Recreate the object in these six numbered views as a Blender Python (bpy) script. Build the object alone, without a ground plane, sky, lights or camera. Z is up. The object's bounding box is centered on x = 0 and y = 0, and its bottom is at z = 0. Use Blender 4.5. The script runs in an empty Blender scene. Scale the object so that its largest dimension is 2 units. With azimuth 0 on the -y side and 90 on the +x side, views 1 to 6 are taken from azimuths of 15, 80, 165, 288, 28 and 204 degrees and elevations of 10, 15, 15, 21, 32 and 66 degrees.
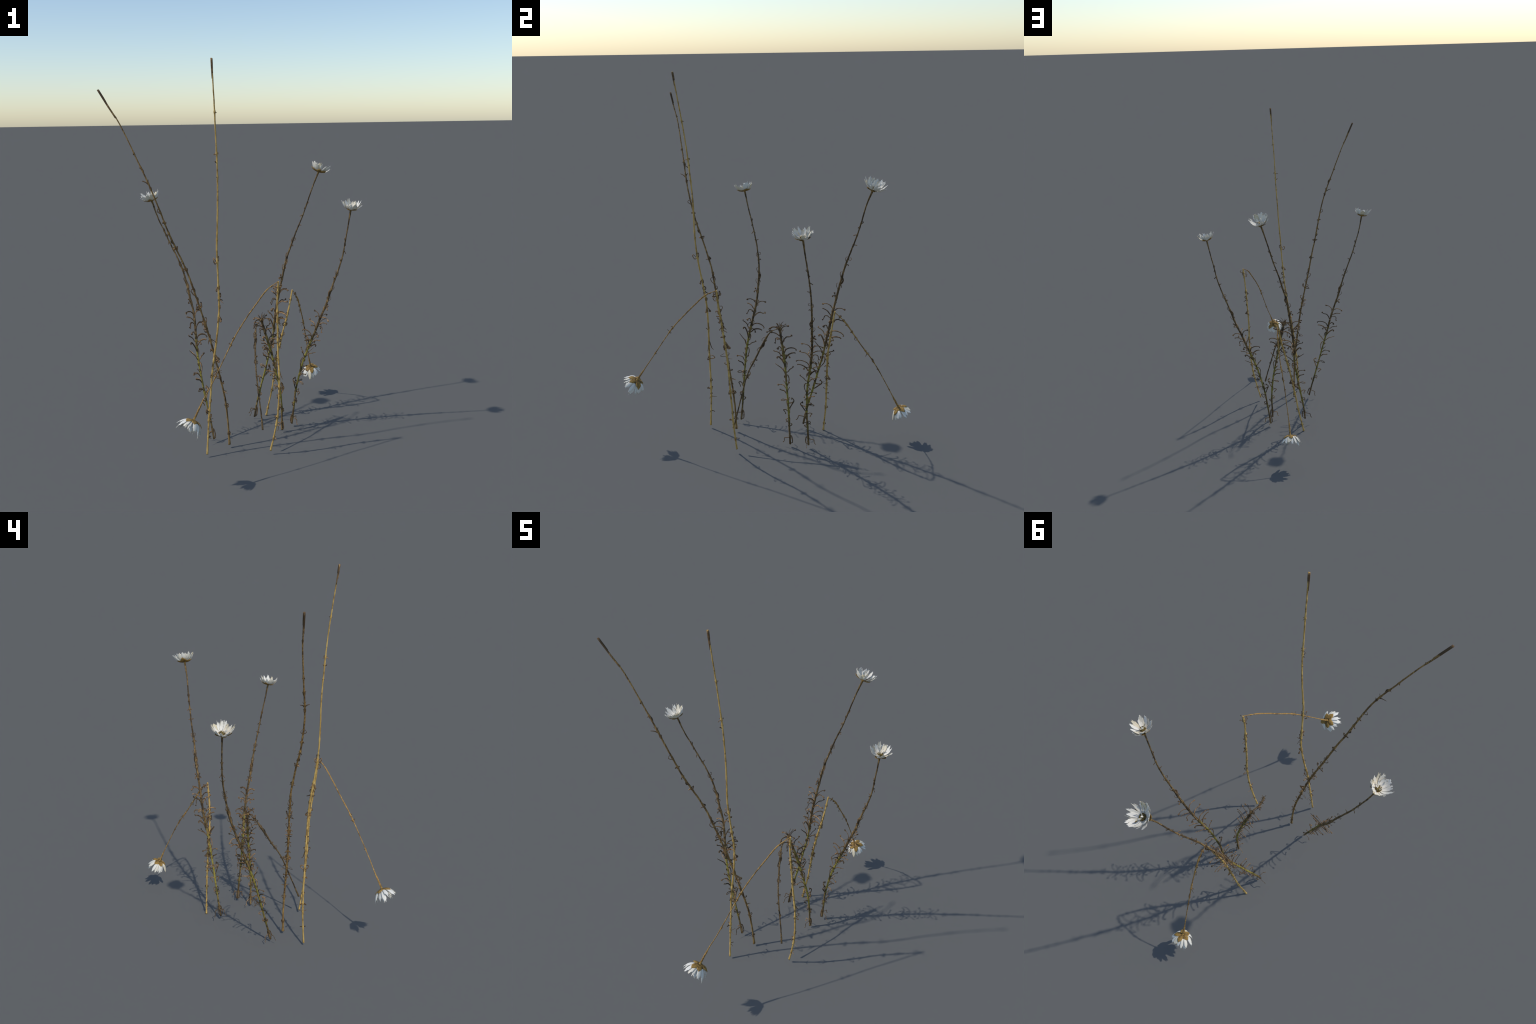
"""Clump of dried daisies: eight stalks. Four are leafy daisy stalks (three with
open white heads, one snapped over), two are tall bare straw stalks and two are
straw stalks snapped half way up with the flower head hanging upside down."""
import bpy, bmesh, math, random
from mathutils import Vector, Matrix, noise

rng = random.Random(7)


def leaf(half_width_mm, knob, *spine):
    """Dried leaf: half width, size of the shrivelled knob at its tip (0-3), and its
    spine as (distance up the stalk, distance out from it), both in thousandths
    of the stalk's whole length."""
    return half_width_mm, knob, spine


# stem spines in metres, root first (hanging pieces: break first)
LEANING_STRAW = (
    (-0.059, -0.159, 0.017), (-0.064, -0.164, 0.157), (-0.075, -0.177, 0.295), (-0.100, -0.195, 0.435),
    (-0.127, -0.211, 0.574), (-0.156, -0.225, 0.695), (-0.178, -0.233, 0.775), (-0.200, -0.244, 0.853),
    (-0.221, -0.254, 0.930), (-0.245, -0.274, 1.010), (-0.273, -0.296, 1.089), (-0.301, -0.322, 1.174),
    (-0.328, -0.342, 1.267), (-0.356, -0.357, 1.354), (-0.390, -0.365, 1.442), (-0.429, -0.371, 1.529),
    (-0.469, -0.378, 1.622), (-0.513, -0.387, 1.716), (-0.558, -0.402, 1.796), (-0.600, -0.416, 1.872),
)
TALL_STRAW = (
    (-0.137, -0.298, 0.015), (-0.128, -0.291, 0.171), (-0.114, -0.291, 0.327), (-0.096, -0.296, 0.483),
    (-0.071, -0.298, 0.640), (-0.052, -0.307, 0.793), (-0.047, -0.326, 0.913), (-0.044, -0.342, 1.014),
    (-0.042, -0.353, 1.114), (-0.036, -0.357, 1.212), (-0.032, -0.358, 1.308), (-0.028, -0.363, 1.405),
    (-0.025, -0.371, 1.504), (-0.025, -0.380, 1.601), (-0.024, -0.392, 1.701), (-0.022, -0.406, 1.799),
    (-0.021, -0.421, 1.897), (-0.020, -0.436, 1.998),
)
DAISY_LEFT = (
    (-0.157, -0.117, 0.020), (-0.175, -0.106, 0.100), (-0.195, -0.096, 0.179), (-0.214, -0.086, 0.258),
    (-0.234, -0.075, 0.341), (-0.254, -0.060, 0.432), (-0.271, -0.038, 0.522), (-0.284, -0.013, 0.610),
    (-0.300, 0.009, 0.690), (-0.321, 0.022, 0.760), (-0.341, 0.032, 0.833), (-0.363, 0.036, 0.911),
    (-0.395, 0.033, 0.991), (-0.428, 0.025, 1.063), (-0.457, 0.013, 1.137), (-0.485, 0.000, 1.208),
    (-0.510, -0.015, 1.301),
)
DAISY_BACK = (
    (-0.021, 0.221, 0.027), (-0.007, 0.238, 0.119), (0.012, 0.256, 0.208), (0.033, 0.274, 0.295),
    (0.050, 0.291, 0.381), (0.068, 0.310, 0.470), (0.076, 0.327, 0.558), (0.084, 0.344, 0.647),
    (0.099, 0.358, 0.735), (0.115, 0.374, 0.824), (0.132, 0.391, 0.914), (0.159, 0.405, 1.000),
    (0.187, 0.426, 1.085), (0.220, 0.446, 1.171), (0.248, 0.463, 1.258), (0.274, 0.476, 1.339),
    (0.305, 0.499, 1.425),
)
DAISY_RIGHT = (
    (0.206, 0.197, 0.017), (0.222, 0.188, 0.140), (0.232, 0.181, 0.218), (0.249, 0.178, 0.294),
    (0.268, 0.175, 0.370), (0.292, 0.176, 0.441), (0.318, 0.178, 0.509), (0.347, 0.178, 0.579),
    (0.374, 0.175, 0.652), (0.405, 0.167, 0.725), (0.430, 0.161, 0.799), (0.454, 0.154, 0.869),
    (0.480, 0.145, 0.940), (0.502, 0.133, 1.015), (0.517, 0.119, 1.096), (0.532, 0.104, 1.172),
    (0.547, 0.089, 1.257),
)
SNAPPED_FRONT = (
    (0.176, -0.192, 0.021), (0.199, -0.203, 0.114), (0.217, -0.213, 0.203), (0.226, -0.217, 0.276),
    (0.231, -0.223, 0.347), (0.234, -0.227, 0.418), (0.233, -0.231, 0.489), (0.231, -0.236, 0.562),
    (0.232, -0.244, 0.636), (0.234, -0.254, 0.707), (0.236, -0.263, 0.779), (0.239, -0.275, 0.854),
    (0.246, -0.282, 0.943),
)
SNAPPED_FRONT_HANGING = (
    (0.245, -0.283, 0.943), (0.199, -0.333, 0.908), (0.159, -0.385, 0.849), (0.121, -0.432, 0.789),
    (0.087, -0.483, 0.724), (0.059, -0.527, 0.658), (0.030, -0.570, 0.585), (0.001, -0.612, 0.513),
    (-0.030, -0.650, 0.447), (-0.058, -0.692, 0.376),
)
SNAPPED_BACK = (
    (0.023, 0.328, 0.000), (0.037, 0.330, 0.066), (0.053, 0.332, 0.135), (0.066, 0.332, 0.208),
    (0.079, 0.330, 0.283), (0.092, 0.328, 0.359), (0.108, 0.326, 0.433), (0.125, 0.324, 0.504),
    (0.144, 0.328, 0.575), (0.161, 0.333, 0.648), (0.181, 0.346, 0.763),
)
SNAPPED_BACK_HANGING = (
    (0.183, 0.347, 0.758), (0.198, 0.399, 0.704), (0.205, 0.442, 0.638), (0.210, 0.493, 0.561),
    (0.210, 0.538, 0.498), (0.211, 0.579, 0.431), (0.213, 0.617, 0.359), (0.214, 0.658, 0.280),
    (0.218, 0.697, 0.203),
)
SNAPPED_LEAFY = (
    (0.169, 0.104, 0.013), (0.169, 0.102, 0.073), (0.170, 0.099, 0.133), (0.167, 0.098, 0.194),
    (0.159, 0.096, 0.263), (0.146, 0.093, 0.329), (0.130, 0.091, 0.399), (0.114, 0.089, 0.465),
    (0.097, 0.084, 0.530), (0.079, 0.077, 0.596), (0.064, 0.070, 0.658),
)
SNAPPED_LEAFY_HANGING = (
    (0.067, 0.067, 0.651), (0.051, 0.019, 0.622), (0.056, -0.024, 0.557), (0.066, -0.062, 0.490),
    (0.077, -0.096, 0.436), (0.087, -0.119, 0.387), (0.099, -0.140, 0.324), (0.112, -0.159, 0.263),
    (0.126, -0.180, 0.195), (0.136, -0.200, 0.133),
)

LEAFY = [
    leaf(1.6, 0, (866.4, 1.4), (873.3, 6.0), (877.7, 3.2)),
    leaf(1.5, 0, (852.3, 0.1), (849.1, -4.7), (845.3, -4.4)),
    leaf(1.4, 1, (820.3, -1.6), (818.4, -6.4), (812.7, -12.9)),
    leaf(1.4, 1, (778.3, -0.2), (780.8, 6.2), (782.0, 13.0)),
    leaf(1.0, 0, (717.3, 2.2), (716.6, 9.4), (722.9, 12.2), (727.1, 7.8), (722.2, 4.3)),
    leaf(1.0, 0, (707.6, -3.0), (715.2, -8.0), (723.6, -7.1), (726.4, -2.5)),
    leaf(1.4, 1, (693.3, 2.9), (697.4, 7.5), (692.7, 11.0)),
    leaf(1.3, 0, (639.9, -4.0), (650.7, -9.0), (659.1, -9.3), (661.7, -4.6)),
    leaf(3.0, 0, (642.4, -1.1), (634.2, 5.3), (626.1, 7.3), (615.1, 4.9), (610.8, 1.5)),
    leaf(1.0, 0, (589.9, -2.7), (600.0, -10.7), (610.2, -12.0), (613.2, -7.3)),
    leaf(1.5, 0, (609.6, 3.0), (603.0, 7.8), (597.6, 6.8)),
    leaf(1.6, 2, (559.6, -2.6), (566.0, -8.2), (572.5, -9.7), (569.6, -13.1)),
    leaf(1.6, 2, (553.7, -3.4), (561.3, -8.6), (559.6, -14.2), (553.7, -15.0)),
    leaf(2.0, 2, (511.3, -5.4), (519.5, -15.1), (522.0, -30.1), (515.7, -45.1)),
    leaf(2.0, 2, (501.6, 4.4), (514.5, 12.1), (520.2, 25.6), (518.9, 43.3)),
    leaf(2.2, 1, (482.4, -5.8), (493.7, -18.8), (498.3, -30.1), (499.6, -40.6)),
    leaf(1.9, 2, (470.8, -7.5), (474.9, -15.9), (471.5, -25.5), (458.4, -28.2), (452.7, -32.3)),
    leaf(2.4, 2, (452.0, 4.2), (463.9, 11.8), (473.5, 24.3), (472.9, 39.3), (479.0, 49.6)),
    leaf(2.0, 3, (426.7, -5.9), (435.5, -11.0), (434.8, -18.2), (425.2, -23.2)),
    leaf(2.0, 1, (399.9, -11.3), (409.6, -18.0), (416.3, -28.6), (420.0, -39.9), (425.2, -39.7)),
    leaf(2.4, 0, (408.1, 4.5), (420.8, 13.4), (426.0, 29.9), (423.7, 48.2), (415.6, 59.0), (411.9, 55.5)),
    leaf(2.8, 1, (382.8, 7.1), (395.5, 16.3), (402.9, 32.3), (403.7, 47.0), (400.7, 52.2)),
    leaf(2.0, 2, (398.4, 6.7), (395.5, 16.3), (390.3, 23.4), (382.8, 24.3)),
    leaf(3.0, 1, (359.6, -2.8), (377.6, -10.8), (392.5, -23.0), (391.7, -31.7), (385.8, -29.4)),
    leaf(1.9, 0, (325.6, -5.3), (340.7, -13.8), (353.5, -29.5), (364.8, -43.6)),
    leaf(2.0, 2, (325.6, 9.3), (336.2, 19.3), (343.0, 31.3), (349.0, 36.1)),
    leaf(2.2, 0, (372.4, 3.5), (361.8, 8.5), (344.5, 7.4)),
    leaf(2.0, 0, (309.0, 0.1), (311.8, 8.6), (295.6, 12.9), (279.7, 9.1), (263.4, 2.7)),
    leaf(2.2, 0, (305.7, -1.8), (309.0, -7.1), (299.2, -5.6)),
    leaf(1.6, 0, (273.4, -3.0), (283.4, -8.7), (289.7, -14.7)),
    leaf(2.0, 2, (255.7, -4.6), (269.0, -13.3), (272.3, -26.2), (271.2, -41.2)),
    leaf(2.4, 1, (232.9, -4.0), (244.5, -12.2), (248.5, -25.1), (252.4, -33.0)),
    leaf(1.8, 0, (198.7, -1.3), (206.7, -10.6), (208.4, -23.7), (203.2, -30.7), (201.1, -20.9), (205.0, -9.1)),
    leaf(2.4, 3, (168.7, 5.0), (185.7, 16.0), (199.0, 25.2), (208.4, 22.6), (211.5, 15.3)),
    leaf(2.4, 0, (190.5, 3.1), (193.0, 14.8), (197.3, 21.7)),
    leaf(2.0, 1, (155.1, -4.1), (161.3, -13.6), (159.1, -22.7), (149.3, -16.6), (140.6, -13.7)),
    leaf(1.8, 0, (103.7, -1.0), (108.0, -10.8), (116.4, -13.3), (120.4, -7.2), (113.9, -3.4), (102.2, -16.0)),
    leaf(1.9, 1, (89.8, 0.1), (88.6, 6.7), (96.3, 12.7), (99.1, 5.5)),
    leaf(1.8, 1, (31.6, -2.6), (30.0, -14.4), (27.2, -24.5), (14.4, -25.7), (5.9, -31.4)),
    leaf(2.2, 0, (40.9, 1.1), (38.1, 7.7), (22.2, 10.4), (7.8, 9.8), (5.0, 1.3)),
]
STRAW = [
    leaf(1.1, 0, (878.0, 0.8), (876.4, 6.3)),
    leaf(1.1, 0, (878.6, 0.1), (878.6, -3.4)),
    leaf(1.1, 0, (782.2, 0.7), (782.8, 4.8), (779.4, 4.8)),
    leaf(1.1, 0, (780.0, -2.1), (780.0, -7.9), (777.8, -10.0)),
    leaf(1.4, 0, (760.0, -2.9), (762.8, -6.0), (763.9, -7.3)),
    leaf(1.4, 0, (767.2, 1.3), (763.3, 2.5)),
    leaf(1.6, 0, (725.7, -1.4), (725.7, -3.7)),
    leaf(1.5, 0, (590.0, -0.7), (589.5, -2.1)),
    leaf(1.5, 0, (573.9, 1.6), (571.7, 3.0)),
    leaf(1.4, 0, (516.7, -2.5), (514.4, -8.4), (521.9, -12.6), (525.9, -11.9), (525.3, -8.4), (517.8, -3.2)),
    leaf(1.2, 0, (517.8, -0.5), (521.9, 4.4), (529.3, 5.5), (531.0, 4.0), (528.2, 1.7)),
    leaf(1.8, 0, (456.6, 1.9), (449.6, -5.1), (442.5, -5.8), (447.0, -10.3)),
    leaf(1.8, 0, (455.4, 2.6), (449.0, 3.5), (443.8, 0.1)),
    leaf(1.8, 0, (435.3, 1.0), (433.3, 6.1), (427.9, 5.5), (425.2, 0.6)),
    leaf(1.7, 0, (424.5, -0.4), (417.6, 5.5), (412.6, 13.8)),
    leaf(1.2, 0, (423.2, -1.1), (414.1, -4.8)),
    leaf(2.0, 0, (402.4, 0.9), (400.9, 3.9), (393.2, 2.2)),
    leaf(2.0, 2, (374.3, 0.9), (369.1, 5.9), (361.2, 8.9)),
    leaf(1.5, 0, (364.7, -0.4), (355.8, -4.9)),
    leaf(1.6, 0, (304.4, -0.4), (307.1, -4.0), (309.8, -7.6)),
    leaf(1.6, 0, (269.1, 1.8), (258.1, 4.9), (249.1, 8.1), (243.6, 13.2)),
    leaf(1.1, 0, (259.0, -0.6), (238.2, -4.0)),
    leaf(1.8, 0, (214.0, 1.1), (214.9, 7.9), (219.4, 15.7), (224.8, 9.5), (224.8, 3.8)),
    leaf(1.5, 0, (219.4, -1.0), (213.1, -5.1), (209.5, -2.6)),
    leaf(1.4, 0, (143.5, 0.9), (145.3, 5.1), (151.5, 2.4)),
    leaf(2.2, 1, (117.7, -2.1), (117.7, -8.0), (117.7, -11.9)),
    leaf(1.6, 0, (117.7, -4.9), (122.1, -7.9)),
    leaf(1.4, 0, (121.2, 0.2), (123.0, 4.4)),
    leaf(1.8, 1, (102.5, -0.3), (103.4, 4.4)),
    leaf(1.0, 0, (93.6, 2.0), (93.6, 10.1), (93.6, 17.0)),
    leaf(1.0, 0, (91.8, -1.5), (85.6, -5.2)),
    leaf(1.6, 0, (47.3, 2.0), (46.4, 9.1), (44.6, 11.0)),
]
GOLDEN = [
    leaf(1.8, 0, (922.9, 0.1), (921.7, 3.1)),
    leaf(2.2, 0, (825.2, -1.3), (821.9, -4.6)),
    leaf(1.2, 0, (786.6, -2.2), (787.2, -6.0)),
    leaf(2.2, 0, (786.0, 0.7), (778.1, 3.0), (767.2, 0.3)),
    leaf(1.5, 0, (742.2, -1.9), (749.0, -6.8), (755.7, -15.6)),
    leaf(1.2, 0, (748.4, 1.8), (752.7, 5.9)),
    leaf(1.6, 0, (731.2, 1.9), (731.8, 5.2)),
    leaf(1.0, 0, (729.4, -0.1), (729.4, -3.9)),
    leaf(1.1, 0, (665.0, -2.3), (666.3, -4.9), (672.3, -8.8), (676.5, -4.8), (674.7, -1.7)),
    leaf(1.8, 1, (639.3, -2.7), (639.9, -7.1)),
    leaf(1.8, 1, (637.3, 0.8), (636.0, 5.8)),
    leaf(1.6, 0, (607.6, -1.1), (605.7, -6.3), (602.7, -5.4)),
    leaf(1.6, 0, (610.0, 1.2), (606.3, 3.5)),
    leaf(1.8, 0, (593.6, 0.6), (587.6, -3.9), (581.7, -3.2), (582.9, -0.7)),
    leaf(2.8, 0, (565.9, -1.6), (567.6, -8.8)),
    leaf(1.6, 0, (565.9, 0.9), (566.5, 7.3), (561.8, 4.5), (561.8, -0.7)),
    leaf(1.6, 0, (501.1, -2.6), (503.3, -9.9)),
    leaf(2.0, 0, (507.2, 1.6), (500.5, 5.4), (498.8, -0.4)),
    leaf(2.0, 0, (462.7, 1.8), (457.1, 2.6), (451.9, 1.6)),
    leaf(1.2, 0, (430.3, -1.9), (433.9, -6.0), (442.7, -9.2), (447.3, -6.3), (445.8, -1.8)),
    leaf(1.0, 0, (449.9, 2.8), (442.2, 4.9), (435.5, 1.7)),
    leaf(1.6, 0, (411.5, -0.0), (414.6, 4.5), (419.9, 5.6), (423.0, 3.4)),
    leaf(1.8, 0, (392.0, -2.1), (393.6, -9.5), (394.7, -14.2), (397.3, -8.8)),
    leaf(1.4, 0, (397.3, -1.1), (399.9, -8.3), (405.7, -7.2), (405.7, -3.2)),
    leaf(1.8, 0, (394.7, 2.4), (396.8, 8.5), (404.2, 10.7), (405.7, 8.4), (397.8, 6.3)),
    leaf(1.3, 0, (354.8, -0.5), (354.8, 7.3), (360.3, 10.6), (364.2, 7.8), (363.7, 3.9)),
    leaf(1.1, 0, (357.3, -2.1), (363.7, -3.9)),
    leaf(1.9, 0, (341.8, -4.8), (350.3, -6.2), (351.6, -10.2), (347.5, -11.5)),
    leaf(1.5, 0, (347.5, 0.2), (350.9, 5.5), (354.2, 4.3)),
    leaf(2.0, 0, (335.0, -1.5), (335.8, -7.8), (338.1, -12.3)),
    leaf(1.6, 0, (327.1, -3.6), (329.5, -8.0), (332.7, -9.8)),
    leaf(1.5, 0, (335.8, 0.9), (339.6, 4.9)),
    leaf(2.6, 0, (318.9, -0.1), (313.9, 4.7), (308.8, 1.9)),
    leaf(1.8, 0, (306.2, 1.4), (301.0, 6.3), (295.9, 11.6)),
    leaf(1.6, 0, (304.5, -0.9), (299.3, -7.6), (295.0, -9.9)),
    leaf(1.8, 1, (274.0, -3.4), (276.7, -6.9), (274.0, -10.2)),
    leaf(1.2, 0, (276.7, 0.9), (274.9, 4.0)),
    leaf(2.6, 2, (260.4, 2.6), (250.2, 7.8), (242.8, 13.4), (240.9, 7.3), (246.5, 4.8)),
    leaf(1.6, 0, (255.8, 0.6), (248.4, -6.5), (238.1, -4.8)),
    leaf(0.9, 0, (218.5, -3.7), (222.2, -19.4), (228.8, -6.5)),
    leaf(0.9, 0, (220.4, 1.3), (228.8, 8.2)),
    leaf(0.9, 0, (212.1, 0.5), (210.3, 13.4)),
    leaf(1.5, 0, (195.5, -4.5), (199.2, -10.9), (203.8, -8.7)),
    leaf(1.8, 0, (193.6, -0.3), (199.2, 4.4)),
    leaf(1.6, 1, (179.7, 0.6), (177.9, 4.9), (178.8, 8.6), (181.6, 6.3)),
    leaf(1.6, 0, (153.9, 0.3), (152.1, 7.0), (148.5, 12.9)),
    leaf(1.4, 0, (110.7, 0.4), (115.1, -3.6), (117.8, -5.5)),
    leaf(1.6, 0, (108.9, 2.5), (111.5, 8.2), (116.9, 6.0), (115.1, 2.2)),
    leaf(2.0, 0, (34.4, 1.0), (33.5, 5.6), (28.0, 5.3)),
    leaf(1.6, 0, (29.8, -1.6), (32.6, -5.5)),
    leaf(2.2, 1, (1.8, 0.5), (0.9, 4.4)),
]


# ------------------------------------------------------------------ materials
def new_material(name):
    m = bpy.data.materials.new(name)
    m.use_nodes = True
    nt = m.node_tree
    b = nt.nodes["Principled BSDF"]
    b.inputs["Roughness"].default_value = 0.75
    b.inputs["Specular IOR Level"].default_value = 0.25
    return m, nt, b


def node(nt, kind, **kw):
    n = nt.nodes.new(kind)
    for k, v in kw.items():
        if k in n.inputs:
            n.inputs[k].default_value = v
        else:
            setattr(n, k, v)
    return n


def ramp(nt, fac, *stops):
    r = nt.nodes.new("ShaderNodeValToRGB")
    e = r.color_ramp.elements
    while len(e) < len(stops):
        e.new(0.5)
    for el, (p, c) in zip(e, stops):
        el.position = p
        el.color = (*c, 1)
    nt.links.new(fac, r.inputs[0])
    return r.outputs[0]


def mix(nt, fac, a, b, mode='MIX'):
    n = nt.nodes.new("ShaderNodeMix")
    n.data_type = 'RGBA'
    n.blend_type = mode
    for sock, val in ((n.inputs[0], fac), (n.inputs[6], a), (n.inputs[7], b)):
        if isinstance(val, (int, float)):
            sock.default_value = val
        elif isinstance(val, tuple):
            sock.default_value = (*val, 1)
        else:
            nt.links.new(val, sock)
    return n.outputs[2]


def coords(nt, scale):
    tc = nt.nodes.new("ShaderNodeTexCoord")
    mp = nt.nodes.new("ShaderNodeMapping")
    mp.inputs["Scale"].default_value = scale
    nt.links.new(tc.outputs["Object"], mp.inputs[0])
    return tc, mp.outputs[0]


def noise_tex(nt, vec, scale, detail=4, rough=0.6):
    n = node(nt, "ShaderNodeTexNoise")
    n.inputs["Scale"].default_value = scale
    n.inputs["Detail"].default_value = detail
    n.inputs["Roughness"].default_value = rough
    nt.links.new(vec, n.inputs["Vector"])
    return n.outputs["Fac"]


def add_bump(nt, b, fac, strength, dist):
    bp = node(nt, "ShaderNodeBump")
    bp.inputs["Strength"].default_value = strength
    bp.inputs["Distance"].default_value = dist
    nt.links.new(fac, bp.inputs["Height"])
    nt.links.new(bp.outputs[0], b.inputs["Normal"])


def stalk_material(name, pale, mid, dark, green=None, green_band=(0.2, 0.48)):
    """Fibrous dry stalk: long streaks of pale and mid straw, dark nodes, and
    for the leafy stalks a part that is still green."""
    m, nt, b = new_material(name)
    tc, fibre_vec = coords(nt, (230, 230, 16))
    _, patch_vec = coords(nt, (8, 8, 24))
    fibre = noise_tex(nt, fibre_vec, 1.0)
    patch = noise_tex(nt, patch_vec, 1.0, 3)
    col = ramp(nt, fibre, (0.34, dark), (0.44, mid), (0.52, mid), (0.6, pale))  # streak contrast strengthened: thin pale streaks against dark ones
    if green:
        sep = nt.nodes.new("ShaderNodeSeparateXYZ")
        nt.links.new(tc.outputs["Object"], sep.inputs[0])
        lo, hi = green_band
        band = ramp(nt, sep.outputs[2], (lo - 0.12, (0, 0, 0)), (lo, (1, 1, 1)),
                    (hi, (1, 1, 1)), (hi + 0.1, (0, 0, 0)))
        g = node(nt, "ShaderNodeMath", operation='MULTIPLY')
        nt.links.new(band, g.inputs[0])
        nt.links.new(ramp(nt, patch, (0.38, (0, 0, 0)), (0.5, (0.85, 0.85, 0.85))), g.inputs[1])
        col = mix(nt, g.outputs[0], col, green)
    nodes = ramp(nt, patch, (0.54, (0, 0, 0)), (0.62, (0.8, 0.8, 0.8)))
    col = mix(nt, nodes, col, dark)
    nt.links.new(col, b.inputs["Base Color"])
    add_bump(nt, b, fibre, 0.5, 0.0015)
    return m


STRAW_STALK = stalk_material("pale_straw", (0.72, 0.49, 0.16), (0.50, 0.315, 0.088), (0.25, 0.145, 0.045))
HANGING_STRAW = stalk_material("tan_straw", (0.54, 0.33, 0.10), (0.33, 0.185, 0.055), (0.15, 0.085, 0.03))
GOLDEN_STALK = stalk_material("brown_straw", (0.42, 0.26, 0.085), (0.21, 0.122, 0.042), (0.08, 0.046, 0.02))
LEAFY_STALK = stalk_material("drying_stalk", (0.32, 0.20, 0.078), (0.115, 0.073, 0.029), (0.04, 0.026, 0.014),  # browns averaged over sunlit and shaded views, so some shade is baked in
                             (0.29, 0.245, 0.042))
HANGING_LEAFY = stalk_material("dark_dry_stalk", (0.26, 0.165, 0.066), (0.095, 0.062, 0.027), (0.038, 0.026, 0.015))
TIP_SHEATH = stalk_material("dry_sheath", (0.36, 0.23, 0.10), (0.17, 0.10, 0.045), (0.08, 0.05, 0.025))


def leaf_material():
    m, nt, b = new_material("shrivelled_leaf")
    _, v = coords(nt, (60, 60, 60))
    n = noise_tex(nt, v, 1.0)
    info = nt.nodes.new("ShaderNodeObjectInfo")
    lo = ramp(nt, info.outputs["Random"], (0.0, (0.04, 0.028, 0.016)), (0.5, (0.09, 0.058, 0.03)), (1.0, (0.18, 0.11, 0.055)))
    hi = ramp(nt, info.outputs["Random"], (0.0, (0.12, 0.075, 0.035)), (0.6, (0.29, 0.165, 0.075)), (1.0, (0.46, 0.27, 0.12)))
    f = ramp(nt, n, (0.4, (0, 0, 0)), (0.6, (1, 1, 1)))
    nt.links.new(mix(nt, f, lo, hi), b.inputs["Base Color"])
    add_bump(nt, b, n, 0.4, 0.001)
    return m


LEAF_MAT = leaf_material()


def petal_material():
    m, nt, b = new_material("dry_white_petal")
    _, v = coords(nt, (220, 18, 18))
    vein = noise_tex(nt, v, 1.0)
    _, v2 = coords(nt, (60, 60, 60))
    blot = noise_tex(nt, v2, 1.0, 2)
    info = nt.nodes.new("ShaderNodeObjectInfo")
    tint = ramp(nt, info.outputs["Random"], (0.0, (0.83, 0.79, 0.70)), (0.6, (0.80, 0.755, 0.65)), (0.88, (0.77, 0.69, 0.53)),
                (1.0, (0.70, 0.58, 0.34)))
    col = mix(nt, ramp(nt, vein, (0.35, (0, 0, 0)), (0.65, (0.35, 0.35, 0.35))), tint, (0.66, 0.64, 0.58))
    # yellowed claw where the petal leaves the head, tan scorched blots
    tc = nt.nodes.new("ShaderNodeTexCoord")
    sep = nt.nodes.new("ShaderNodeSeparateXYZ")
    nt.links.new(tc.outputs["Object"], sep.inputs[0])
    claw = ramp(nt, sep.outputs[1], (0.006, (0.6, 0.6, 0.6)), (0.022, (0, 0, 0)))
    col = mix(nt, claw, col, (0.62, 0.50, 0.30))
    col = mix(nt, ramp(nt, blot, (0.66, (0, 0, 0)), (0.72, (0.55, 0.55, 0.55))), col, (0.60, 0.42, 0.18))
    nt.links.new(col, b.inputs["Base Color"])
    b.inputs["Roughness"].default_value = 0.6
    add_bump(nt, b, vein, 0.35, 0.0008)
    return m


def bract_material():
    m, nt, b = new_material("golden_bract")
    _, v = coords(nt, (45, 45, 45))
    n = noise_tex(nt, v, 1.0, 3)
    col = ramp(nt, n, (0.36, (0.04, 0.025, 0.011)), (0.48, (0.22, 0.13, 0.034)), (0.64, (0.40, 0.24, 0.06)))
    nt.links.new(col, b.inputs["Base Color"])
    add_bump(nt, b, n, 0.4, 0.001)
    return m


def disc_material():
    m, nt, b = new_material("withered_disc")
    _, v = coords(nt, (260, 260, 260))
    vor = node(nt, "ShaderNodeTexVoronoi")
    vor.inputs["Scale"].default_value = 1.0
    nt.links.new(v, vor.inputs["Vector"])
    col = ramp(nt, vor.outputs["Distance"], (0.1, (0.26, 0.19, 0.035)), (0.7, (0.07, 0.05, 0.02)))
    nt.links.new(col, b.inputs["Base Color"])
    add_bump(nt, b, vor.outputs["Distance"], 0.6, 0.002)
    return m


PETAL_MAT, BRACT_MAT, DISC_MAT = petal_material(), bract_material(), disc_material()

# ------------------------------------------------------------------ geometry helpers
def spline(points, n):
    p = [Vector(q) for q in points]
    if len(p) == 2:
        return [p[0].lerp(p[1], i / (n - 1)) for i in range(n)]
    p = [2 * p[0] - p[1]] + p + [2 * p[-1] - p[-2]]
    out = []
    for i in range(n):
        t = i / (n - 1) * (len(p) - 3)
        k = min(int(t), len(p) - 4)
        f = t - k
        a, b, c, d = p[k:k + 4]
        out.append(0.5 * (2 * b + (c - a) * f + (2 * a - 5 * b + 4 * c - d) * f * f + (3 * b - a - 3 * c + d) * f ** 3))
    return out


def tangents(pts):
    n = len(pts)
    return [(pts[min(i + 1, n - 1)] - pts[max(i - 1, 0)]).normalized() for i in range(n)]


def add_object(name, mesh, parent, mat=None):
    if mat and not mesh.materials:
        mesh.materials.append(mat)
    o = bpy.data.objects.new(name, mesh)
    bpy.context.scene.collection.objects.link(o)
    o.parent = parent
    return o


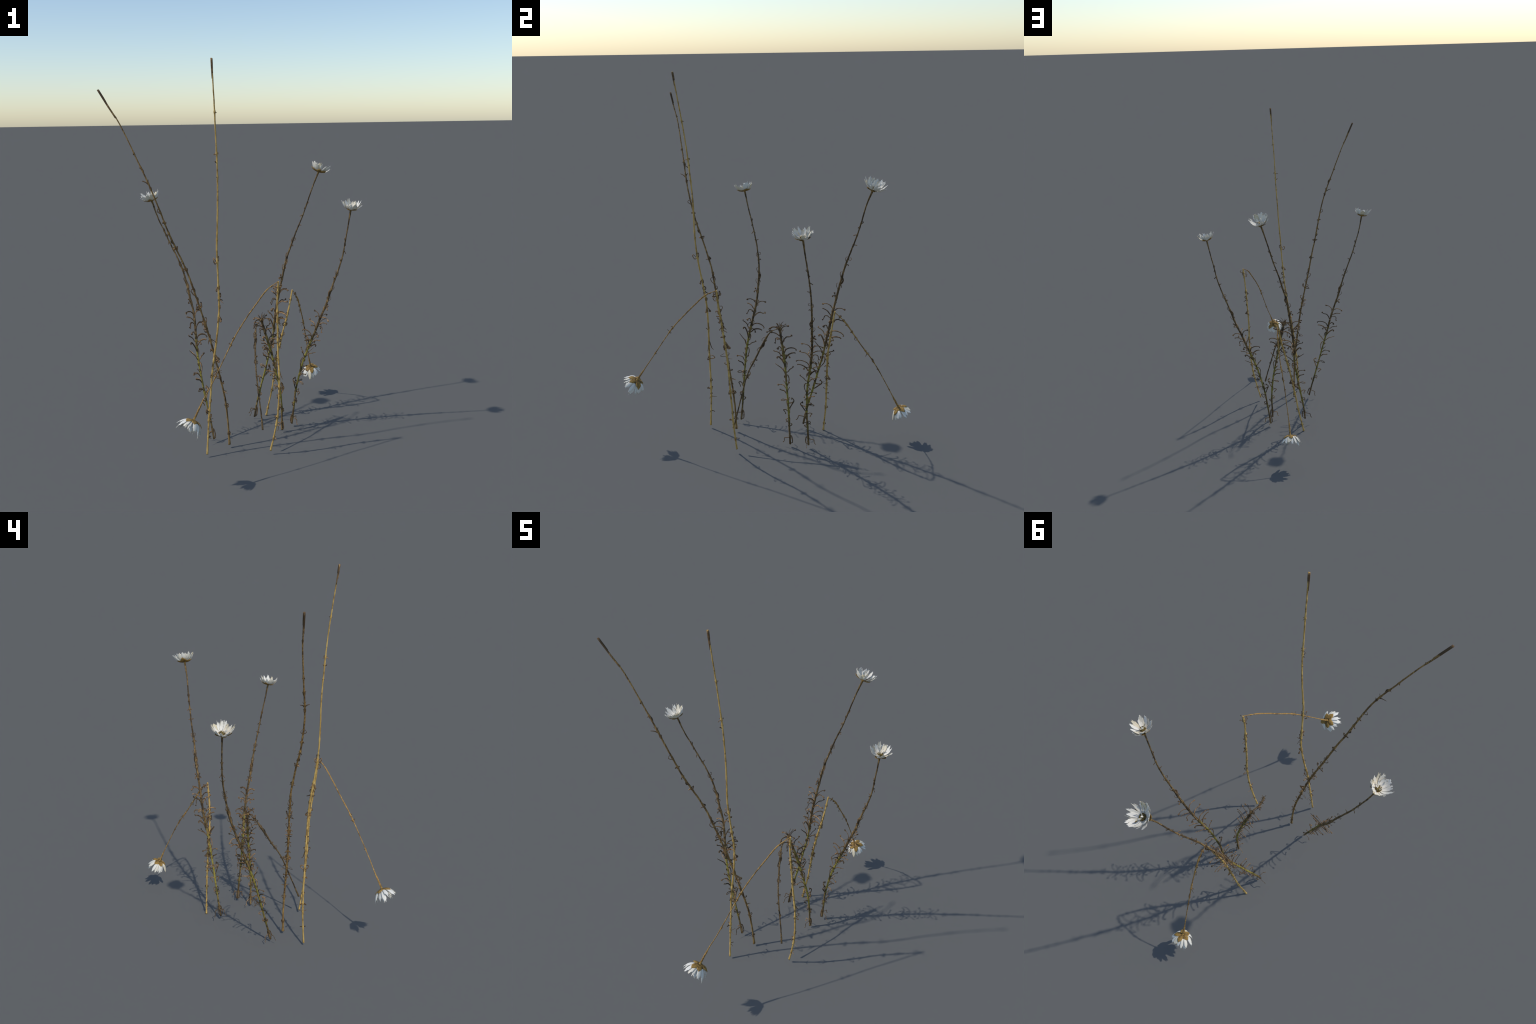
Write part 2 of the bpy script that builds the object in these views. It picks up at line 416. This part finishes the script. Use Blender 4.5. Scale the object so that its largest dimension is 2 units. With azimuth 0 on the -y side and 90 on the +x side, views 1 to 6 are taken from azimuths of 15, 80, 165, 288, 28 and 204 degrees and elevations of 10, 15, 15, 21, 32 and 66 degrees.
def tube_mesh(name, rings, close=True):
    """Skin a list of equal rings of points into a closed tube."""
    verts = [v for r in rings for v in r]
    k = len(rings[0])
    faces = []
    for i in range(len(rings) - 1):
        for j in range(k):
            a, b = i * k + j, i * k + (j + 1) % k
            faces.append((a, b, b + k, a + k))
    if close:
        faces.append(tuple(range(k))[::-1])
        faces.append(tuple((len(rings) - 1) * k + j for j in range(k)))
    me = bpy.data.meshes.new(name)
    me.from_pydata([tuple(v) for v in verts], [], faces)
    me.polygons.foreach_set("use_smooth", [True] * (len(me.polygons) - 2) + [False] * 2 if close else [True] * len(me.polygons))
    return me


class Stalk:
    """A stalk (or its hanging part): spine with arc length, from s0 to s1 along
    the whole plant of length `total`."""

    def __init__(self, spine, s0=0.0, total=None):
        self.pts = spline(spine, 400)
        self.acc = [0.0]
        for a, b in zip(self.pts, self.pts[1:]):
            self.acc.append(self.acc[-1] + (b - a).length)
        self.length = self.acc[-1]
        self.s0 = s0
        self.total = total or self.length
        self.tan = tangents(self.pts)

    def at(self, s):
        s -= self.s0
        lo, hi = 0, len(self.acc) - 1
        while hi - lo > 1:
            mid = (lo + hi) // 2
            if self.acc[mid] <= s:
                lo = mid
            else:
                hi = mid
        f = (s - self.acc[lo]) / max(self.acc[hi] - self.acc[lo], 1e-9)
        return self.pts[lo].lerp(self.pts[hi], f), self.tan[lo]


def profile(stops, f):
    for (a, ra), (b, rb) in zip(stops, stops[1:]):
        if f <= b:
            return ra + (rb - ra) * max(0.0, (f - a) / (b - a))
    return stops[-1][1]


def build_stem(name, stalk, radii, mat, parent, seed, nodes=(), sides=9, kink=0.0005):
    """radii: (fraction of whole length, radius). Leaf scars swell the stalk."""
    n = max(24, int(stalk.length / 0.006))
    rings = []
    for i in range(n + 1):
        s = stalk.s0 + stalk.length * i / n
        p, t = stalk.at(s)
        f = s / stalk.total
        r = profile(radii, f) * 1.05
        for ns in nodes:
            d = (s - ns) / 0.007
            if abs(d) < 3:
                r += 0.0011 * math.exp(-d * d)
        w = Vector((noise.noise((s * 34, seed, 0)), noise.noise((s * 34, seed, 9)), 0)) * kink
        x = t.cross(Vector((0.31, 0.9, 0.1))).normalized()
        y = t.cross(x)
        ring = []
        for j in range(sides):
            a = 2 * math.pi * j / sides
            rr = r * (1 + 0.16 * math.cos(3 * a + seed) + 0.22 * noise.noise((math.cos(a) * 1.3, math.sin(a) * 1.3, s * 45 + seed)))
            ring.append(p + w + (x * math.cos(a) + y * math.sin(a)) * rr)
        rings.append(ring)
    return add_object(name, tube_mesh(name, rings), parent, mat)


def plane_axis(stalk, s, azimuth):
    p, t = stalk.at(s)
    a = math.radians(azimuth)
    u = Vector((math.sin(a), -math.cos(a), 0))
    u = (u - u.dot(t) * t).normalized()
    return p, t, u


leaf_sheets = []       # every leaf as (reach, builder)


def leaf_on(stalk, parent, item, azimuth, side, tag):
    half, knob, spine = item
    scale = stalk.total / 1000.0
    s_root = spine[0][0] * scale
    lo, hi = stalk.s0 + 0.004, stalk.s0 + stalk.length - 0.002
    if not lo <= s_root <= hi:
        return
    p0, t0, u0 = plane_axis(stalk, s_root, azimuth)
    nrm = t0.cross(u0)
    pts = [p0 + nrm * 0.0]
    jit = random.Random(tag)
    lift = jit.uniform(-0.06, 0.06)
    for s, u in spine:
        s, u = s * scale, u * scale * side
        sc = min(max(s, stalk.s0), stalk.s0 + stalk.length)
        p, t, ax = plane_axis(stalk, sc, azimuth)
        q = p + t * (s - sc) + ax * u
        q += nrm * lift * abs(u)
        q.z = max(q.z, 0.003)
        pts.append(q)
    reach = max(abs(u) for _, u in spine) * scale + half * 0.001
    leaf_sheets.append((reach, parent, pts, nrm, half * 0.001 * (scale * 1000) ** 0.5 * 1.15, knob))


def leaf_mesh(pts, nrm, half, knob):
    n = 12 + 3 * len(pts)
    c = spline(pts, n)
    span = sum((b - a).length for a, b in zip(c, c[1:]))
    tg = tangents(c)
    rings = []
    for i in range(n):
        f = i / (n - 1)
        w = half * (0.62 + 0.38 * math.sin(math.pi * min(1, f * 1.05)))
        thick = 0.42 * w
        if knob:
            d = (1 - f) * span - 0.003
            swell = math.exp(-(d / 0.0045) ** 2)
            w += swell * half * (0.5, 1.5, 2.0)[knob - 1]
            thick += swell * half * (0.4, 1.1, 1.5)[knob - 1]
        if i == n - 1:
            w *= 0.55
            thick *= 0.55
        side = nrm.cross(tg[i]).normalized()
        flat = side.cross(tg[i])
        ring = []
        for j in range(6):
            a = math.pi * j / 3
            ring.append(c[i] + side * math.cos(a) * w + flat * math.sin(a) * thick)
        rings.append(ring)
    return tube_mesh("leaf", rings)


# ------------------------------------------------------------------ flower head
CUP = ((0.004, 0.001), (0.020, 0.004), (0.034, 0.011), (0.045, 0.024), (0.054, 0.040), (0.062, 0.056))


def petal_mesh(seed, width, length, teeth):
    """Strap petal following the cup from its claw (y small) outward in +y, tip
    toothed, curled along its length, a thin closed sheet."""
    r = random.Random(seed)
    cup = spline([(0, a, b) for a, b in CUP], 40)
    rows, cols = 13, 6
    cup_amount = r.uniform(0.08, 0.24)
    twist = r.uniform(-0.15, 0.15)
    flare = r.uniform(-0.004, 0.004)
    notch = [r.uniform(0.0, 0.16) for _ in range(cols + 1)]
    for k in range(cols + 1):
        if teeth and k % 2 == (seed % 2):
            notch[k] += r.uniform(0.08, 0.2)
    notch[0] += 0.18
    notch[-1] += 0.18
    top = []
    for i in range(rows):
        f = i / (rows - 1)
        row = []
        for j in range(cols + 1):
            e = 2 * j / cols - 1
            ff = f * length * (1 - notch[j] * f ** 4)
            q = cup[min(39, int(ff * 39))].lerp(cup[min(39, int(ff * 39) + 1)], ff * 39 % 1)
            w = width * (0.34 + 0.66 * math.sin(math.pi * min(1, 0.1 + 0.55 * f)) ** 0.9) * (1 - 0.3 * max(0, f - 0.8) / 0.2)
            x = e * w * 0.5
            y = q.y + flare * f * f
            z = q.z + cup_amount * abs(e) ** 2 * w * 0.8 + twist * x * f
            row.append(Vector((x, y, z)))
        top.append(row)
    verts, faces = [], []
    thick = 0.0006
    for row in top:
        verts += [tuple(v) for v in row]
    nb = len(verts)
    for row in top:
        verts += [(v.x, v.y + thick * 0.7, v.z - thick * 0.7) for v in row]
    k = cols + 1
    for i in range(rows - 1):
        for j in range(cols):
            a = i * k + j
            faces.append((a, a + 1, a + k + 1, a + k))
            faces.append((nb + a, nb + a + k, nb + a + k + 1, nb + a + 1))
    edge = [j for j in range(k)] + [i * k + cols for i in range(1, rows)] + [(rows - 1) * k + j for j in range(cols - 1, -1, -1)] + [i * k for i in range(rows - 2, 0, -1)]
    for a, b in zip(edge, edge[1:] + edge[:1]):
        faces.append((b, a, nb + a, nb + b))
    me = bpy.data.meshes.new("petal")
    me.from_pydata(verts, [], faces)
    me.polygons.foreach_set("use_smooth", [True] * len(me.polygons))
    me.materials.append(PETAL_MAT)
    return me


def bract_mesh(seed):
    r = random.Random(seed)
    rows, cols = 8, 6
    length, width = r.uniform(0.44, 0.58), r.uniform(0.020, 0.026)
    cup = spline([(0, a + 0.0012, b - 0.0022) for a, b in CUP], 40)
    verts, faces = [], []
    for layer in (0, 1):
        for i in range(rows):
            f = i / (rows - 1)
            w = width * (0.35 + 0.65 * math.sin(math.pi * min(1, 0.1 + 0.75 * f))) * (1 - 0.55 * max(0, f - 0.72) / 0.28)
            for j in range(cols + 1):
                e = 2 * j / cols - 1
                q = cup[int(min(38, f * length * 39 * (1 - 0.1 * e * e * f)))]
                verts.append((e * w / 2, q.y + layer * 0.0008, q.z + 0.12 * e * e * w - layer * 0.0009))
    k, nb = cols + 1, rows * (cols + 1)
    for i in range(rows - 1):
        for j in range(cols):
            a = i * k + j
            faces.append((a, a + 1, a + k + 1, a + k))
            faces.append((nb + a, nb + a + k, nb + a + k + 1, nb + a + 1))
    edge = [j for j in range(k)] + [i * k + cols for i in range(1, rows)] + [(rows - 1) * k + j for j in range(cols - 1, -1, -1)] + [i * k for i in range(rows - 2, 0, -1)]
    for a, b in zip(edge, edge[1:] + edge[:1]):
        faces.append((b, a, nb + a, nb + b))
    me = bpy.data.meshes.new("bract")
    me.from_pydata(verts, [], faces)
    me.polygons.foreach_set("use_smooth", [True] * len(me.polygons))
    me.materials.append(BRACT_MAT)
    return me


def lathe_mesh(name, prof, mat, sides=20, wobble=0.0):
    rings = []
    for r, z in prof:
        ring = []
        for j in range(sides):
            a = 2 * math.pi * j / sides
            rr = r * (1 + wobble * noise.noise((math.cos(a) * 3, math.sin(a) * 3, z * 200)))
            ring.append(Vector((math.cos(a) * rr, math.sin(a) * rr, z)))
        rings.append(ring)
    me = tube_mesh(name, rings[::-1])
    me.materials.append(mat)
    return me


PETALS = [petal_mesh(i, rng.uniform(0.018, 0.026), rng.uniform(0.84, 1.0), i % 3 != 0) for i in range(12)]
INNER = [petal_mesh(40 + i, rng.uniform(0.007, 0.010), rng.uniform(0.5, 0.62), False) for i in range(3)]
BRACTS = [bract_mesh(i) for i in range(4)]
CALYX = lathe_mesh("flower_head", [(0.0042, -0.015), (0.0045, -0.004), (0.008, -0.001), (0.018, 0.0005), (0.024, 0.004), (0.0245, 0.0055), (0.016, 0.005), (0.006, 0.006)], BRACT_MAT)
DISC = lathe_mesh("disc", [(0.012, 0.006), (0.0145, 0.009), (0.0135, 0.0125), (0.010, 0.0135), (0.006, 0.0118), (0.002, 0.011)], DISC_MAT, wobble=0.25)


def flower(stalk, parent, spin, size, seed, deep=0.90, ahead=0.0):
    """deep stretches the cup along its axis, ahead moves it off the stalk end."""
    axis = (stalk.pts[-1] - stalk.pts[-14]).normalized()
    end = stalk.pts[-1] + axis * ahead
    rot = axis.to_track_quat('Z', 'X').to_matrix().to_4x4()
    r = random.Random(seed)
    head = add_object("flower_head", CALYX, parent)
    head.matrix_local = Matrix.Translation(end) @ rot @ Matrix.Rotation(spin, 4, 'Z') @ Matrix.Diagonal((size, size, size * deep, 1))
    add_object("disc", DISC, head)
    n = 18
    for i in range(n):
        p = add_object("petal", PETALS[r.randrange(len(PETALS))], head)
        p.rotation_euler = (r.uniform(-0.10, 0.14), r.uniform(-0.16, 0.16), 2 * math.pi * (i + r.uniform(-0.32, 0.32)) / n)
        s = r.uniform(0.9, 1.04)
        p.scale = (s * r.uniform(0.75, 1.2), s, s)
        p.location.z = r.uniform(0, 0.0015)
    for i in range(4):
        p = add_object("petal", INNER[i % 3], head)
        p.rotation_euler = (r.uniform(0.5, 0.9), r.uniform(-0.3, 0.3), 2 * math.pi * (i + r.uniform(-0.3, 0.3)) / 5)
        p.location.z = 0.006
    for i in range(5):
        b = add_object("bract", BRACTS[r.randrange(4)], head)
        b.rotation_euler = (r.uniform(-0.06, 0.03), r.uniform(-0.08, 0.08), 2 * math.pi * (i + r.uniform(-0.22, 0.22)) / 5)
        b.location.z = -0.0004 * (i % 2)


# ------------------------------------------------------------------ assembly
plant = bpy.data.objects.new("dried_daisy_plant", None)
bpy.context.scene.collection.objects.link(plant)
plant["label"] = "clump of dried daisies with brittle brown stalks and white heads"
plant["category"] = "dried flowers"

LEAFY_R = ((0, 0.0052), (0.04, 0.0046), (0.3, 0.0044), (0.42, 0.0056), (0.52, 0.0052), (0.60, 0.0052), (0.70, 0.0040),
           (0.85, 0.0031), (0.955, 0.0034), (0.97, 0.0042), (1.0, 0.0048))
STRAW_R = ((0, 0.0050), (0.03, 0.0039), (0.35, 0.0043), (0.6, 0.0037), (0.8, 0.0032), (0.93, 0.0028), (1.0, 0.0030))
GOLD_R = ((0, 0.0060), (0.03, 0.0046), (0.4, 0.0044), (0.6, 0.0040), (0.75, 0.0035), (0.905, 0.0028), (1.0, 0.0030))


def hanging(radii, f0):
    """The strip of bark a snapped stalk hangs by, then the stalk's own radii."""
    thin = 0.72 if radii is STRAW_R else 1.0
    head = ((0.955, 0.0027), (0.965, 0.0042), (1.0, 0.0046)) if radii is STRAW_R else ()
    return ((0, 0.0015), (f0 + 0.03, 0.0017), (f0 + 0.05, 0.0032)) + tuple(
        (a, r * thin) for a, r in radii if f0 + 0.06 < a < (0.95 if head else 2)) + head


seed = 0


def grow(spine, radii, mat, pattern, side, parts=None):
    """One stalk with its leaves; parts is the hanging piece after a snap."""
    global seed
    up = Stalk(spine)
    pieces = [up]
    if parts:
        spine2, rad2, mat2 = parts
        down = Stalk(spine2)
        total = up.length + down.length
        up.total = down.total = total
        down.s0 = up.length
        pieces.append(down)
    for k, piece in enumerate(pieces):
        seed += 1
        scale = piece.total / 1000
        nodes = [l[2][0][0] * scale for l in pattern]
        stem = build_stem("hanging_stem" if k else "stem", piece, radii if not k else hanging(radii, piece.s0 / piece.total),
                          mat if not k else parts[2], plant, seed * 3.7, nodes)
        for i, item in enumerate(pattern):
            for card, az in enumerate((153, 63)):
                leaf_on(piece, stem, item, az, side, i * 2 + card + seed * 1000)
    return pieces


# curls left on the torn ends, distances counted from the root of the whole stalk
TORN_LEAFY = [leaf(1.6, 1, (515, 3), (522, 12), (526, 26), (530, 32)), leaf(1.6, 1, (512, -3), (521, -12), (524, -28), (522, -40)),
              leaf(1.4, 0, (514, 2), (530, 8), (541, 22)), leaf(2.4, 0, (516, 0), (530, -6), (538, -10))]
TORN_STRAW = [leaf(1.3, 0, (533, 2), (533, 10), (539, 13), (542, 7)), leaf(1.2, 0, (529, -2), (530, -9), (536, -11), (539, -6))]

d_left = grow(DAISY_LEFT, LEAFY_R, LEAFY_STALK, LEAFY, 1)[-1]
d_back = grow(DAISY_BACK, LEAFY_R, LEAFY_STALK, LEAFY, 1)[-1]
d_right = grow(DAISY_RIGHT, LEAFY_R, LEAFY_STALK, LEAFY, -1)[-1]
grow(SNAPPED_LEAFY, LEAFY_R, LEAFY_STALK, LEAFY + TORN_LEAFY, 1, (SNAPPED_LEAFY_HANGING, LEAFY_R, HANGING_LEAFY))
tall = grow(TALL_STRAW, STRAW_R, STRAW_STALK, STRAW, 1)
lean = grow(LEANING_STRAW, GOLD_R, GOLDEN_STALK, GOLDEN, 1)
f_hang = grow(SNAPPED_FRONT, STRAW_R, STRAW_STALK, STRAW + TORN_STRAW, 1, (SNAPPED_FRONT_HANGING, STRAW_R, HANGING_STRAW))[-1]
b_hang = grow(SNAPPED_BACK, STRAW_R, STRAW_STALK, GOLDEN, 1, (SNAPPED_BACK_HANGING, STRAW_R, HANGING_STRAW))[-1]



def broken_tip(stalk, length, parts):
    """Splintered end of a headless stalk: a few stiff sheath strips side by side."""
    r = random.Random(len(leaf_sheets))
    tip = None
    for k in range(parts):
        a = 2.1 * k + 0.4
        s1 = stalk.length - 0.0015 * k
        s0 = stalk.length - length * (1 - 0.28 * k)
        rings = []
        for i in range(9):
            p, t = stalk.at(s0 + (s1 - s0) * i / 8)
            x = t.cross(Vector((0.2, 0.9, 0.3))).normalized()
            y = t.cross(x)
            c = p + (x * math.cos(a) + y * math.sin(a)) * 0.0026
            rr = 0.0030 * (0.8 + 0.25 * min(1, i / 3))
            rings.append([c + (x * math.cos(q) + y * math.sin(q)) * rr for q in (j * math.pi / 4 for j in range(8))])
        o = add_object("broken_tip" if tip is None else "splinter", tube_mesh("splinter", rings), tip or plant, TIP_SHEATH)
        tip = tip or o


broken_tip(tall[0], 0.092, 3)
broken_tip(lean[0], 0.155, 3)
leaf_sheets.sort(key=lambda l: -l[0])
for reach, parent, pts, nrm, half, knob in leaf_sheets[:300]:
    add_object("leaf", leaf_mesh(pts, nrm, half, knob), parent, LEAF_MAT)
rest = bmesh.new()
for reach, parent, pts, nrm, half, knob in leaf_sheets[300:]:
    rest.from_mesh(leaf_mesh(pts, nrm, half, knob))
me = bpy.data.meshes.new("small_leaf_remnants")
rest.to_mesh(me)
rest.free()
o = add_object("small_leaf_remnants", me, plant, LEAF_MAT)
o["kind"] = "stuff"

flower(d_left, plant, 0.4, 0.99, 1)
flower(d_back, plant, 1.9, 1.08, 2)
flower(d_right, plant, 3.1, 0.95, 3)
flower(f_hang, plant, 0.9, 1.12, 4, 1.12, 0.012)
flower(b_hang, plant, 2.2, 1.02, 5, 1.12, 0.010)
bpy.data.batch_remove([m for m in bpy.data.meshes if m.users == 0])
